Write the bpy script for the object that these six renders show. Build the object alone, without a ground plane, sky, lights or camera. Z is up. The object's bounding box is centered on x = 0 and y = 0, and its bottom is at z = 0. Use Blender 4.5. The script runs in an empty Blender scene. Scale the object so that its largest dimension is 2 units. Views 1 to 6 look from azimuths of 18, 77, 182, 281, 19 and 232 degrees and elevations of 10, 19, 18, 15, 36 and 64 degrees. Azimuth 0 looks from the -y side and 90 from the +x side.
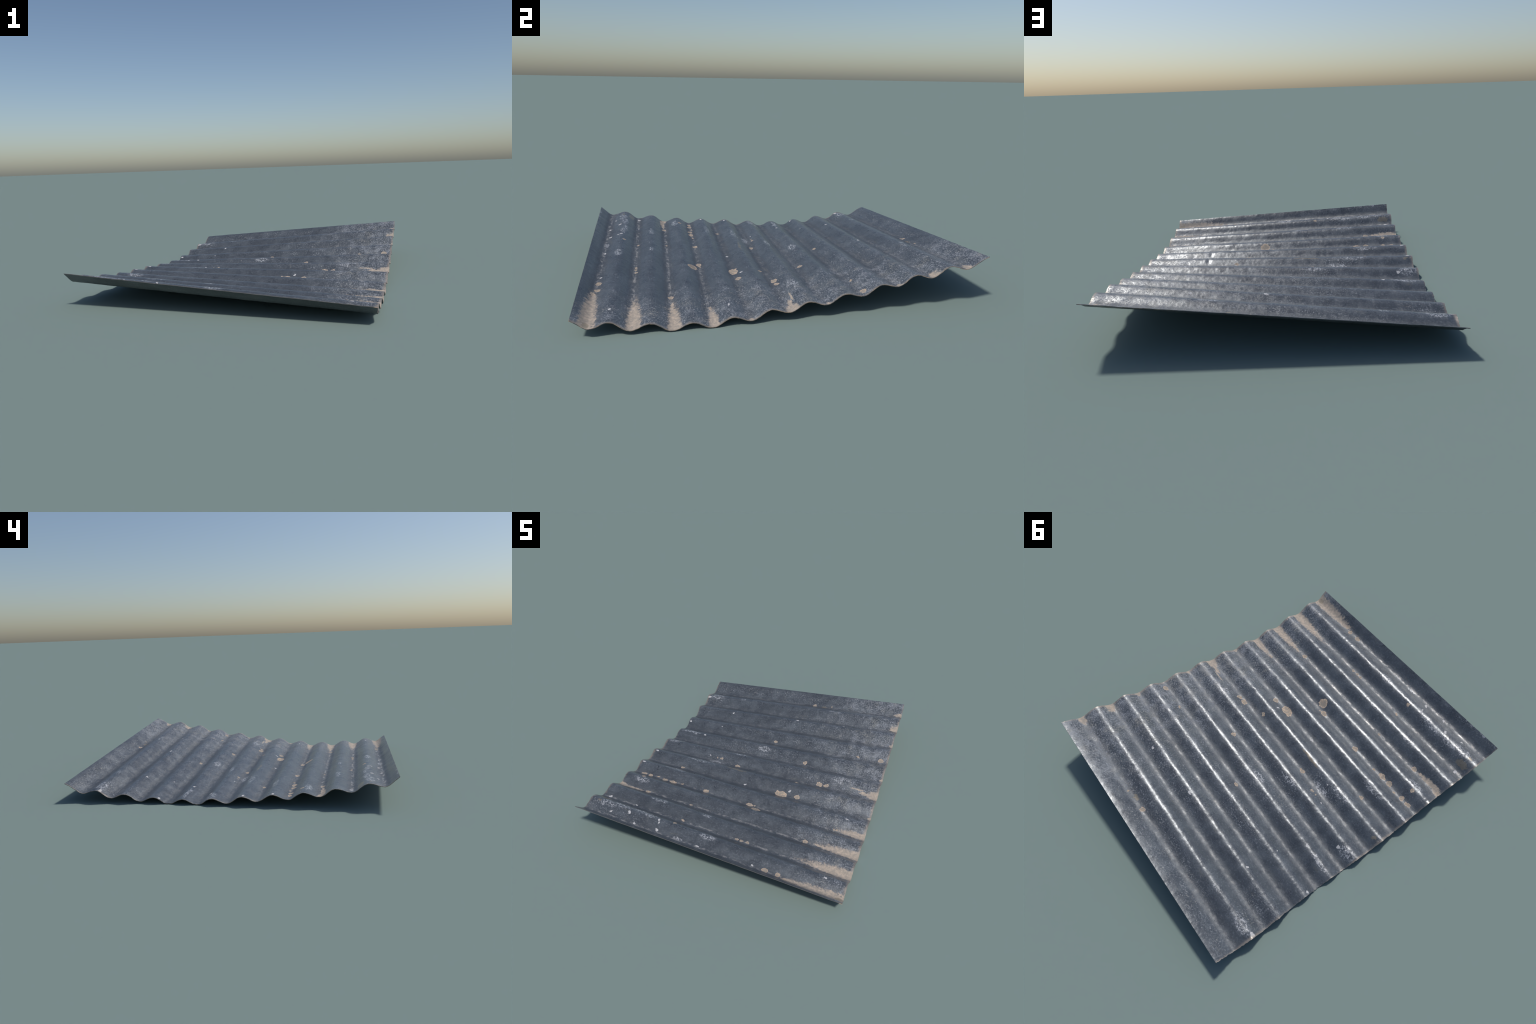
"""Old corrugated galvanised roofing sheet, warped, lying on the ground.

The sheet is a lofted surface: two end profiles (smooth warped base line plus a
corrugation wave), joined by slightly sagging generator lines, then given a
thickness.  Phase numbers the waves: valleys at 1..11, ridges at k + 0.5.
"""
import bpy
import numpy as np
from mathutils import Vector, noise

cheb = np.polynomial.chebyshev
FIRST, LAST = 1.0, 11.0           # outermost valleys
BREAK = 0.27                      # where the side flaps leave the wave

# ---------------------------------------------------------------- end profiles
# smooth curves across the sheet as Chebyshev coefficients (position, height, wave size)
END_A = dict(x=[0.8136, -0.0032, -0.0018, -0.0007, 0.0007, -0.0011, 0.0003, -0.0009, 0.0003],
             y=[-0.0213, 0.9936, 0.0068, -0.0007, 0.0062, 0.0003, 0.0026],
             z=[0.1041, 0.0874, 0.0459, -0.0152, -0.0028, 0.0014, -0.0039, -0.0003, 0.0004, -0.0012, -0.0015],
             wave=[0.0168, 0.0001, 0.0007, 0.0006], flap=(0.4862, 0.5126), skew=-0.0316, curl=(-4.062, 3.972))
END_B = dict(x=[-0.8078, -0.0007, 0.0008, -0.0011, 0.0009, 0.0024, 0.0035, -0.0008, -0.0015],
             y=[-0.0127, 0.9854, 0.004, 0.001, 0.0009, -0.0001, 0.0006],
             z=[0.0781, -0.0457, 0.0483, 0.0033, -0.0004, -0.0037, -0.0026, 0.0011, 0.0002, -0.0013, -0.0007],
             wave=[0.0173, 0.0003, 0.0004, 0.0002], flap=(0.4631, 0.5649), skew=-0.1353, curl=(-0.884, 0.644))
# sag of the middle of the sheet against straight generator lines (Chebyshev across)
SAG = [0.0, 0.0, 0.0]
THICK = 0.0030


def wave_height(u, curl):
    h = -np.cos(2 * np.pi * u)
    for d, k in ((FIRST - u, curl[0]), (u - LAST, curl[1])):
        e = np.clip(d - BREAK, 0, None)
        flap = -np.cos(2 * np.pi * BREAK) + 2 * np.pi * np.sin(2 * np.pi * BREAK) * e + k * e * e
        h = np.where(d > BREAK, flap, h)
    return h


def end_profile(end, s):
    """Points of one end of the sheet; s is the phase, 0.5 and 11.5 being the side edges."""
    u = np.where(s < FIRST, FIRST - (FIRST - s) / 0.5 * end["flap"][0],
                 np.where(s > LAST, LAST + (s - LAST) / 0.5 * end["flap"][1], s))
    t = (u - 6) / 5.5
    x, y, z, a = (cheb.chebval(t, end[k]) for k in ("x", "y", "z", "wave"))
    dy, dz = (cheb.chebval(t, cheb.chebder(end[k])) for k in ("y", "z"))
    length = np.hypot(dy, dz)
    h = a * wave_height(u, end["curl"])
    return np.stack([x + end["skew"] * h, y - h * dz / length, z + h * dy / length], -1)


def smooth_bump(r):
    return np.where(r < 1, (1 - np.clip(r, 0, 1) ** 2) ** 2, 0)


# dents and kinks: (x, phase, radius along x, radius in phases, depth)
DENTS = [(0.455, 4.66, 0.022, 0.22, -0.0030), (0.445, 5.64, 0.022, 0.22, -0.0030),
         (-0.795, 10.62, 0.03, 0.25, -0.007), (0.62, 4.9, 0.05, 0.8, 0.003),
         (0.10, 10.4, 0.06, 0.3, -0.002), (-0.42, 1.4, 0.05, 0.3, 0.002),
         (0.50, 4.1, 0.36, 1.9, 0.0028), (-0.7, 8.1, 0.03, 0.4, -0.002), (0.02, 7.5, 0.05, 0.35, -0.0018), (0.3, 2.5, 0.06, 0.35, -0.0015),
         (-0.15, 9.5, 0.05, 0.3, -0.0018), (0.33, 10.5, 0.04, 0.3, -0.0022), (-0.79, 1.2, 0.025, 0.25, 0.003), (-0.79, 3.6, 0.02, 0.3, -0.002)]


def sheet_grid(n_across=620, n_along=420):
    s = np.linspace(0.5, 11.5, n_across)
    a, b = end_profile(END_B, s), end_profile(END_A, s)
    t = np.linspace(0, 1, n_along)
    g = a[:, None] + (b - a)[:, None] * t[None, :, None]
    g[..., 2] += cheb.chebval((s - 6) / 5.5, SAG)[:, None] * (4 * t * (1 - t))[None]
    # the long side flaps curl up a little more than the wave
    curl = 0.0028 * np.clip(1.0 - s, 0, None) / 0.5 + 0.0018 * np.clip(s - 11.25, 0, None) / 0.25 - 0.0022 * smooth_bump((s - 11.0) / 0.5)
    g[..., 2] += curl[:, None]
    for x, u, rx, ru, depth in DENTS:
        r = np.hypot((g[..., 0] - x) / rx, (s[:, None] - u) / ru)
        g[..., 2] += depth * smooth_bump(r)
    # gentle unevenness of hammered, weathered sheet and ragged cut ends
    rough = np.empty(g.shape[:2])
    for i in range(n_across):
        for j in range(n_along):
            x, y, z = g[i, j]
            rough[i, j] = (0.0011 * noise.noise(Vector((x * 9, y * 14, 3.1)))
                           + 0.0009 * noise.noise(Vector((x * 26, y * 30, 7.7)))
                           + 0.00048 * noise.noise(Vector((x * 62, y * 55, 1.7))))
    g[..., 2] += rough
    for side, sign in ((0, -1), (-1, 1)):
        frag = np.array([0.0026 * noise.noise(Vector((v * 5.0, 11.0 + sign, 0)))
                         + 0.0026 * noise.noise(Vector((v * 17.0, 5.0 + sign, 0)))
                         + 0.0020 * noise.noise(Vector((v * 45.0, 2.0 + sign, 0))) for v in s])
        fall = np.clip(1 - np.abs(t - (0 if side == 0 else 1)) / 0.03, 0, 1)
        g[..., 0] += frag[:, None] * fall[None] * (1.0 if side == 0 else 0.5)
    return g


def build_sheet():
    top = sheet_grid()
    top[..., 1] *= 1.0012
    n, m, _ = top.shape
    du, dv = np.gradient(top, axis=0), np.gradient(top, axis=1)
    nrm = np.cross(dv, du)
    nrm /= np.linalg.norm(nrm, axis=-1, keepdims=True)
    nrm *= np.sign(nrm[..., 2:3])
    top = top + nrm * 0.0024
    low = top - nrm * THICK
    # the lowest valleys rest on the ground: press them flat against z = 0
    rest = 0.0015
    lift = np.log1p(np.exp(-low[..., 2] / rest)) * rest
    low[..., 2] += lift
    top[..., 2] += lift
    drop = low[..., 2].min()
    foot = low.reshape(-1, 3)[low[..., 2].argmin()]
    sink = drop * smooth_bump(np.hypot(low[..., 0] - foot[0], low[..., 1] - foot[1]) / 0.14)
    low[..., 2] -= sink
    top[..., 2] -= sink
    idx = np.arange(n * m).reshape(n, m)
    q = np.stack([idx[:-1, :-1], idx[:-1, 1:], idx[1:, 1:], idx[1:, :-1]], -1).reshape(-1, 4)
    off = n * m
    ring = np.concatenate([idx[0, :-1], idx[:-1, -1], idx[-1, :0:-1], idx[:0:-1, 0]])
    nxt = np.roll(ring, -1)
    rim = np.stack([ring, nxt, nxt + off, ring + off], -1)
    faces = np.concatenate([q[:, ::-1], q + off, rim])
    verts = np.concatenate([top.reshape(-1, 3), low.reshape(-1, 3)])
    mesh = bpy.data.meshes.new("corrugated_metal_sheet")
    mesh.from_pydata(verts.tolist(), [], faces.tolist())
    mesh.validate()
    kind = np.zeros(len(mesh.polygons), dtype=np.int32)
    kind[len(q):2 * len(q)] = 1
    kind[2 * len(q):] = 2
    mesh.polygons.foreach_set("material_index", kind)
    mesh.polygons.foreach_set("use_smooth", np.ones(len(kind), dtype=bool))
    mesh.update()
    # keep the cut edges crisp
    edge_mark = mesh.attributes.new("sharp_edge", "BOOLEAN", "EDGE")
    rim_keys = {tuple(sorted(p)) for r in rim for p in ((int(r[0]), int(r[1])), (int(r[2]), int(r[3])))}
    ev = np.empty(len(mesh.edges) * 2, dtype=np.int32)
    mesh.edges.foreach_get("vertices", ev)
    ev = np.sort(ev.reshape(-1, 2), axis=1)
    edge_mark.data.foreach_set("value", np.array([(int(a), int(b)) in rim_keys for a, b in ev]))
    obj = bpy.data.objects.new("corrugated_metal_sheet", mesh)
    bpy.context.scene.collection.objects.link(obj)
    return obj


# ------------------------------------------------------------------- materials
class Nodes:
    def __init__(self, name):
        self.mat = bpy.data.materials.new(name)
        self.mat.use_nodes = True
        self.t = self.mat.node_tree
        self.t.nodes.clear()

    def add(self, kind, **props):
        n = self.t.nodes.new(kind)
        for k, v in props.items():
            setattr(n, k, v)
        return n

    def put(self, socket, value):
        if isinstance(value, bpy.types.NodeSocket):
            self.t.links.new(value, socket)
        elif value is not None:
            socket.default_value = value

    def math(self, op, a, b=None, c=None, clamp=False):
        n = self.add("ShaderNodeMath", operation=op, use_clamp=clamp)
        for i, v in enumerate((a, b, c)):
            if v is not None:
                self.put(n.inputs[i], v)
        return n.outputs[0]

    def vmath(self, op, a, b=None):
        n = self.add("ShaderNodeVectorMath", operation=op)
        self.put(n.inputs[0], a)
        if b is not None:
            self.put(n.inputs[1], b)
        return n.outputs["Vector"]

    def scaled(self, v, f):
        n = self.add("ShaderNodeVectorMath", operation="SCALE")
        self.put(n.inputs[0], v)
        self.put(n.inputs["Scale"], f)
        return n.outputs["Vector"]

    def noise(self, vec, scale, detail=3.0, rough=0.55, stretch=None, out="Fac"):
        if stretch:
            vec = self.vmath("MULTIPLY", vec, stretch)
        n = self.add("ShaderNodeTexNoise")
        self.put(n.inputs["Vector"], vec)
        n.inputs["Scale"].default_value = scale
        n.inputs["Detail"].default_value = detail
        n.inputs["Roughness"].default_value = rough
        return n.outputs[out]

    def step(self, v, lo, hi, to0=0.0, to1=1.0):
        n = self.add("ShaderNodeMapRange", interpolation_type="SMOOTHSTEP")
        self.put(n.inputs["Value"], v)
        for k, x in zip(("From Min", "From Max", "To Min", "To Max"), (lo, hi, to0, to1)):
            self.put(n.inputs[k], x)
        return n.outputs["Result"]

    def mix(self, fac, a, b):
        n = self.add("ShaderNodeMix", data_type="RGBA")
        self.put(n.inputs[0], fac)
        self.put(n.inputs[6], a if isinstance(a, bpy.types.NodeSocket) else (*a, 1))
        self.put(n.inputs[7], b if isinstance(b, bpy.types.NodeSocket) else (*b, 1))
        return n.outputs[2]


# stains: (x, phase, half length along x, half width across); metres
MUD = [(.11, 11.04, .014, .013), (.254, 11.08, .006, .005), (-.04, 8.12, .014, .011), (.254, 7.13, .013, .013),
       (.597, 8.1, .008, .007), (.762, 8.11, .018, .014), (.416, 6.06, .018, .014), (.465, 6.09, .015, .012),
       (.27, 5.81, .012, .009), (.202, 5.02, .038, .023), (.314, 5.07, .018, .013), (-.192, 6.0, .017, .010),
       (-.33, 6.19, .011, .006), (-.362, 6.17, .006, .004), (.053, 4.0, .020, .014), (.085, 4.02, .006, .005), (.621, 4.04, .008, .006),
       (.64, 4.03, .006, .007), (.489, 3.02, .015, .013), (.483, .97, .013, .010), (.441, 1.05, .012, .012), (.363, 1.04, .020, .010),
       (.117, 2.04, .010, .008), (.149, 2.02, .010, .008), (.185, 2.03, .010, .007), (-.248, 1.59, .011, .006), (-.242, 2.05, .010, .006),
       (-.734, 3.98, .017, .011), (-.685, 3.97, .013, .011), (-.691, 3.6, .012, .010), (-.63, 4.03, .007, .007), (-.57, 3.95, .016, .012),
       (-.51, 3.97, .024, .012), (-.442, 4.03, .008, .006), (-.535, 5.0, .012, .008), (-.266, 4.02, .018, .015), (-.59, 2.96, .016, .010),
       (-.281, 3.03, .009, .006), (-.79, 2.98, .012, .012), (.11, 3.78, .028, .022)]
TONGUES = [(.80, 11.06, .042, .018), (.80, 10.07, .042, .020), (.81, 6.08, .060, .030), (.725, 6.12, .032, .011), (.675, 6.22, .04, .004),
           (.84, 4.05, .17, .023), (.86, 3.06, .25, .029), (.60, 3.03, .05, .007), (.85, 2.06, .29, .030), (.85, .96, .33, .032), (.55, .99, .07, .010),
           (-.81, 2.98, .05, .018), (-.73, 2.91, .07, .013), (-.665, 2.94, .04, .007), (.81, 5.0, .016, .010), (.81, 7.05, .02, .012), (.81, 9.05, .02, .012)]
# small hard white splashes
WHITE = [(.047, 9.55, .010, .005), (-.061, 5.02, .009, .006), (.255, 5.22, .006, .005), (-.757, 2.01, .012, .009), (.411, 9.71, .009, .008),
         (-.642, 1.18, .008, .006), (-.534, 1.36, .009, .007), (-.465, 1.05, .009, .006), (-.563, 2.01, .007, .005), (-.34, 1.47, .007, .009),
         (-.333, 1.36, .005, .007), (-.318, 1.11, .009, .008), (-.198, .55, .009, .008), (-.049, 1.05, .012, .006), (-.36, 5.65, .008, .003),
         (-.426, 6.21, .006, .004), (-.73, 6.57, .006, .005), (-.582, 7.46, .007, .006), (-.789, 8.34, .009, .008), (-.797, 10.4, .014, .008),
         (-.492, 9.40, .007, .006), (-.508, 8.34, .005, .005), (.689, 1.48, .007, .006), (.288, 1.08, .008, .006), (.682, 4.51, .009, .004),
         (-.79, 4.5, .012, .008), (-.79, 5.45, .012, .006), (-.69, 6.68, .010, .008)]
# lacy salt crusts made of thin broken rings
LACE = [(-.70, 1.45, .060, .022), (-.60, 1.55, .05, .018), (-.46, 1.58, .05, .014), (-.398, 1.52, .040, .014), (-.179, 1.05, .030, .012), (-.02, 1.47, .050, .018),
        (-.66, 7.47, .035, .014), (-.075, 7.35, .045, .020), (-.6, .57, .04, .009), (-.68, .6, .03, .009), (-.74, .56, .03, .010), (-.45, .56, .03, .007),
        (-.36, 5.9, .06, .016), (-.20, 6.6, .06, .016), (-.45, 5.55, .07, .016), (-.55, 4.6, .07, .014), (-.12, 2.5, .03, .012), (-.45, 2.5, .05, .014),
        (.55, 6.45, .05, .025), (-.75, 6.6, .05, .03), (-.68, 3.4, .05, .02), (.3, 10.5, .04, .012), (-.50, 10.5, .03, .012), (-.73, 10.5, .05, .03), (-.72, 7.5, .06, .012)]
# larger zones where flecks of bloom gather
BLOOM = [(-.12, 7.2, .26, .10), (-.6, 1.4, .22, .06), (.22, 9.6, .28, .09), (.62, 4.9, .22, .12), (.1, 10.9, .5, .04), (-.3, 11.35, .5, .03),
         (-.35, 5.9, .14, .06), (.3, 6.6, .22, .07), (-.7, 10.0, .10, .10), (.25, 8.4, .2, .06), (-.2, 8.6, .2, .05), (-.55, .6, .35, .015)]
SMEAR = [(-.16, 5.55, .075, .007), (.788, .96, .022, .012), (-.745, 1.74, .035, .016), (.19, 11.0, .02, .010), (-.773, 5.6, .014, .008), (-.755, 1.45, .012, .008)]


def sheet_coordinates(k):
    """Object position straightened so that y is measured in wave phases."""
    pos = k.add("ShaderNodeTexCoord").outputs["Object"]
    sep = k.add("ShaderNodeSeparateXYZ")
    k.put(sep.inputs[0], pos)
    x, y = sep.outputs[0], sep.outputs[1]
    phase = k.math("ADD", k.math("MULTIPLY_ADD", y, 5.5585, 6.1097), k.math("MULTIPLY_ADD", k.math("MULTIPLY", x, y), -0.0332, k.math("MULTIPLY", x, 0.0348)))
    return pos, x, y, phase


def stain_field(k, flat, stains):
    """Largest of 1 - distance / (1.75 * radius) over a list of elliptic stains."""
    best = None
    for x, u, rx, ry in stains:
        m = k.add("ShaderNodeMapping", vector_type="TEXTURE")
        k.put(m.inputs["Vector"], flat)
        m.inputs["Location"].default_value = (x, (u - 6.1097) / 5.5585, 0)
        m.inputs["Scale"].default_value = (rx * 1.75, ry * 1.75, 1)
        g = k.add("ShaderNodeTexGradient", gradient_type="SPHERICAL")
        k.put(g.inputs[0], m.outputs[0])
        best = g.outputs["Fac"] if best is None else k.math("MAXIMUM", best, g.outputs["Fac"])
    return best


def zinc_material(name, top):
    k = Nodes(name)
    pos, x, y, phase = sheet_coordinates(k)
    comb = k.add("ShaderNodeCombineXYZ")
    k.put(comb.inputs[0], x)
    k.put(comb.inputs[1], k.math("DIVIDE", k.math("SUBTRACT", phase, 6.1097), 5.5585))
    flat = comb.outputs[0]
    jig = k.noise(flat, 45, 2, out="Color")
    jig2 = k.noise(flat, 170, 2, out="Color")
    wob = k.vmath("ADD", k.scaled(k.vmath("SUBTRACT", jig, (.5, .5, .5)), 0.026), k.scaled(k.vmath("SUBTRACT", jig2, (.5, .5, .5)), 0.006))
    warped = k.vmath("MULTIPLY", k.vmath("ADD", flat, wob), (1, 1, 0))

    # bare weathered zinc: mottled blue grey with pale grain and dark pits
    mott = k.noise(flat, 14, 5, 0.62)
    grain = k.noise(flat, 95, 5, 0.70)
    pits = k.noise(k.vmath("ADD", flat, (3.7, 1.9, 0)), 170, 2, .5)
    col = k.mix(k.step(mott, .32, .68), (.082, .093, .106), (.118, .134, .151))
    col = k.mix(k.math("MULTIPLY", k.step(grain, .50, .66), .55), col, (.21, .232, .252))
    col = k.mix(k.math("MULTIPLY", k.step(pits, .58, .70), .60), col, (.058, .062, .068))
    # broad darker and paler runs along the ribs
    tone = k.step(k.noise(k.vmath("ADD", flat, (1.3, 8.8, 0)), 7, 4, .6, stretch=(.45, 1.6, 1)), .36, .64)
    col = k.mix(k.math("MULTIPLY", k.math("SUBTRACT", 1.0, tone), .40), col, (.052, .058, .068))
    # faint brown-olive runs
    olive = k.step(k.noise(flat, 6, 3, .6, stretch=(1, 5, 1)), .62, .78)
    col = k.mix(k.math("MULTIPLY", olive, .30), col, (.19, .17, .12))

    rough = .45
    if top:
        # pale zinc bloom: broad towards the +x end, patchy flecks elsewhere
        reach = k.math("ADD", k.math("MULTIPLY_ADD", y, .14, x), k.math("MULTIPLY", k.math("SUBTRACT", k.noise(flat, 5, 4, .6), .5), .8))
        where = k.math("MULTIPLY", k.step(reach, .25, .80), 1.0)
        zones = k.step(stain_field(k, flat, BLOOM), .05, .6, 0, .75)
        where = k.math("MAXIMUM", where, zones)
        where = k.math("ADD", where, k.step(k.noise(flat, 3.2, 4, .65), .50, .72, .02, .22))
        fleck = k.noise(k.vmath("ADD", flat, (9.1, 4.4, 0)), 120, 4, .70)
        cloud = k.noise(k.vmath("ADD", flat, (2.1, 7.4, 0)), 20, 5, .68)
        soft = k.math("ADD", k.math("MULTIPLY", k.step(fleck, .46, .64), .55), k.math("MULTIPLY", k.step(cloud, .44, .66), .42))
        dots = k.step(k.math("ADD", fleck, k.math("MULTIPLY", k.math("SUBTRACT", cloud, .5), .35)), .56, .62)
        spread = k.step(reach, .25, .80)
        bloomed = k.math("ADD", k.math("MULTIPLY", soft, spread), k.math("MULTIPLY", dots, k.math("MULTIPLY", where, .9)), clamp=True)
        # fine pale wear streaks running along the ribs
        streak = k.step(k.noise(flat, 120, 4, .7, stretch=(.12, 1, 1)), .56, .70)
        col = k.mix(k.math("MULTIPLY", streak, .25), col, (.24, .26, .28))
        # scuffed crests: broken pale scratches where the ribs stand proud
        crest = k.step(k.math("ABSOLUTE", k.math("SUBTRACT", k.math("FRACT", phase), .5)), .20, .04)
        scuff = k.math("MULTIPLY", k.step(k.noise(k.vmath("ADD", flat, (5.5, 3.1, 0)), 150, 4, .75, stretch=(.35, 1, 1)), .52, .64), k.step(k.noise(flat, 11, 4, .65), .46, .60))
        col = k.mix(k.math("MULTIPLY", k.math("MULTIPLY", scuff, crest), .60), col, (.33, .345, .36))
        bcol = k.mix(k.step(k.noise(flat, 9, 4, .6), .45, .65), (.315, .335, .372), (.33, .325, .305))
        col = k.mix(k.math("MULTIPLY", bloomed, .74), col, bcol)
        # valley dust line
        ph = k.math("FRACT", k.math("ADD", phase, .5))
        dist = k.math("ABSOLUTE", k.math("SUBTRACT", ph, .5))
        low_side = k.step(y, -.2, -.55)
        dust = k.math("MULTIPLY", k.step(dist, .08, .01), k.step(k.noise(flat, 48, 4, .75, stretch=(.6, 1, 1)), .45, .62))
        col = k.mix(k.math("MULTIPLY", dust, k.math("MULTIPLY_ADD", low_side, .5, .2)), col, (.40, .385, .37))
        # white efflorescence, dried mud spots, mud tongues washed into the valleys
        speck = k.noise(flat, 120, 5, .75)
        fray = k.math("MULTIPLY", k.math("SUBTRACT", k.noise(flat, 70, 5, .75), .5), .85)
        w = k.math("ADD", stain_field(k, warped, WHITE), k.math("MULTIPLY", fray, .5))
        lines = k.math("ABSOLUTE", k.math("SUBTRACT", k.noise(k.vmath("ADD", flat, (6.3, 2.2, 0)), 34, 3, .6), .5))
        lace = k.math("MULTIPLY", k.step(lines, .045, .012), k.step(speck, .36, .52))
        lz = k.step(k.math("ADD", stain_field(k, warped, LACE), k.math("MULTIPLY", fray, .7)), .22, .55)
        crust = k.math("MULTIPLY", lz, k.math("MULTIPLY_ADD", lace, .9, k.math("MULTIPLY", k.step(speck, .50, .62), .5)), clamp=True)
        col = k.mix(crust, col, (.44, .45, .47))
        wmask = k.step(w, .32, .46)
        col = k.mix(k.math("MULTIPLY", wmask, .85), col, (.56, .55, .55))
        tg = k.math("ADD", stain_field(k, warped, TONGUES), fray)
        tmask = k.step(tg, .24, .52)
        tcol = k.mix(k.step(k.noise(flat, 50, 4, .7), .38, .66), (.34, .295, .245), (.52, .42, .33))
        col = k.mix(k.math("MULTIPLY", tmask, .85), col, tcol)
        md = k.math("ADD", stain_field(k, warped, MUD), k.math("MULTIPLY", fray, .25))
        mmask = k.step(md, .33, .41)
        mcol = k.mix(k.step(k.noise(flat, 110, 4, .7), .38, .62), (.40, .30, .21), (.58, .46, .36))
        # dried rims: the inside of a spot is thinner and greyer than its edge
        thin = k.math("MULTIPLY", k.step(md, .47, .53), k.step(k.noise(flat, 55, 3, .6), .40, .50))
        mcol = k.mix(k.math("MULTIPLY", thin, .70), mcol, (.235, .22, .19))
        col = k.mix(k.math("MULTIPLY", mmask, .92), col, mcol)
        # thin brown-grey smears
        br = k.step(k.math("ADD", stain_field(k, warped, SMEAR), fray), .30, .46)
        col = k.mix(k.math("MULTIPLY", br, .6), col, (.235, .20, .145))
        # worn pale brown rim along the cut ends
        rim = k.step(k.math("ADD", k.math("ABSOLUTE", x), k.math("MULTIPLY", k.math("SUBTRACT", k.noise(flat, 40, 3), .5), .03)), .795, .812)
        col = k.mix(k.math("MULTIPLY", rim, .55), col, (.37, .31, .25))
        matt = k.math("MAXIMUM", k.math("MAXIMUM", tmask, mmask), wmask)
        sheen = k.math("MULTIPLY_ADD", k.step(mott, .35, .7), .12, .27)
        sheen = k.math("ADD", sheen, k.math("MULTIPLY_ADD", bloomed, .55, k.math("MULTIPLY", k.step(grain, .5, .7), .10)))
        # silt in the valley bottoms dulls the shine
        sheen = k.math("ADD", sheen, k.math("MULTIPLY", k.step(dist, .22, .08), k.step(mott, .3, .6, .10, .24)))
        rough = k.math("MAXIMUM", sheen, k.math("MULTIPLY", matt, .85))
        metal = k.math("MULTIPLY", k.math("SUBTRACT", 1.0, k.math("MAXIMUM", matt, k.math("MULTIPLY", k.math("MAXIMUM", bloomed, crust), .7)), clamp=True), .30)
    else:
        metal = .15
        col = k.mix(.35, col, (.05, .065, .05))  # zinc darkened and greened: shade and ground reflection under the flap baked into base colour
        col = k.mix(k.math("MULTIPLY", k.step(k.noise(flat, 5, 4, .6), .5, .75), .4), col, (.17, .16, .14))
    b = k.add("ShaderNodeBsdfPrincipled")
    k.put(b.inputs["Base Color"], col)
    k.put(b.inputs["Roughness"], rough)
    k.put(b.inputs["Metallic"], metal)
    b.inputs["Specular IOR Level"].default_value = .62
    bump = k.add("ShaderNodeBump")
    bump.inputs["Strength"].default_value = .45
    bump.inputs["Distance"].default_value = .0015
    k.put(bump.inputs["Height"], k.math("ADD", k.noise(flat, 60, 4, .6), k.math("MULTIPLY", grain, .5)))
    k.put(b.inputs["Normal"], bump.outputs[0])
    k.put(k.add("ShaderNodeOutputMaterial").inputs["Surface"], b.outputs[0])
    return k.mat


def cut_edge_material():
    k = Nodes("rusty_cut_edge")
    pos = k.add("ShaderNodeTexCoord").outputs["Object"]
    f = k.step(k.noise(pos, 30, 4, .7), .38, .62)
    b = k.add("ShaderNodeBsdfPrincipled")
    sep = k.add("ShaderNodeSeparateXYZ")
    k.put(sep.inputs[0], pos)
    # the cut ends are rusty and muddy, the rolled sides stay grey except near one corner
    ends = k.math("MAXIMUM", k.step(k.math("ABSOLUTE", sep.outputs[0]), .785, .80), k.math("MULTIPLY", k.step(sep.outputs[1], .9, .95), k.step(sep.outputs[0], .3, .5)))
    k.put(b.inputs["Base Color"], k.mix(k.math("MULTIPLY", f, ends), (.085, .085, .085), (.34, .26, .19)))
    b.inputs["Roughness"].default_value = .75
    k.put(k.add("ShaderNodeOutputMaterial").inputs["Surface"], b.outputs[0])
    return k.mat


sheet = build_sheet()
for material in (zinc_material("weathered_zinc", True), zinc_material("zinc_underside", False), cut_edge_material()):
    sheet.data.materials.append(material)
sheet["label"] = "warped grey corrugated metal roofing sheet with mud stains"
sheet["category"] = "roof sheet"
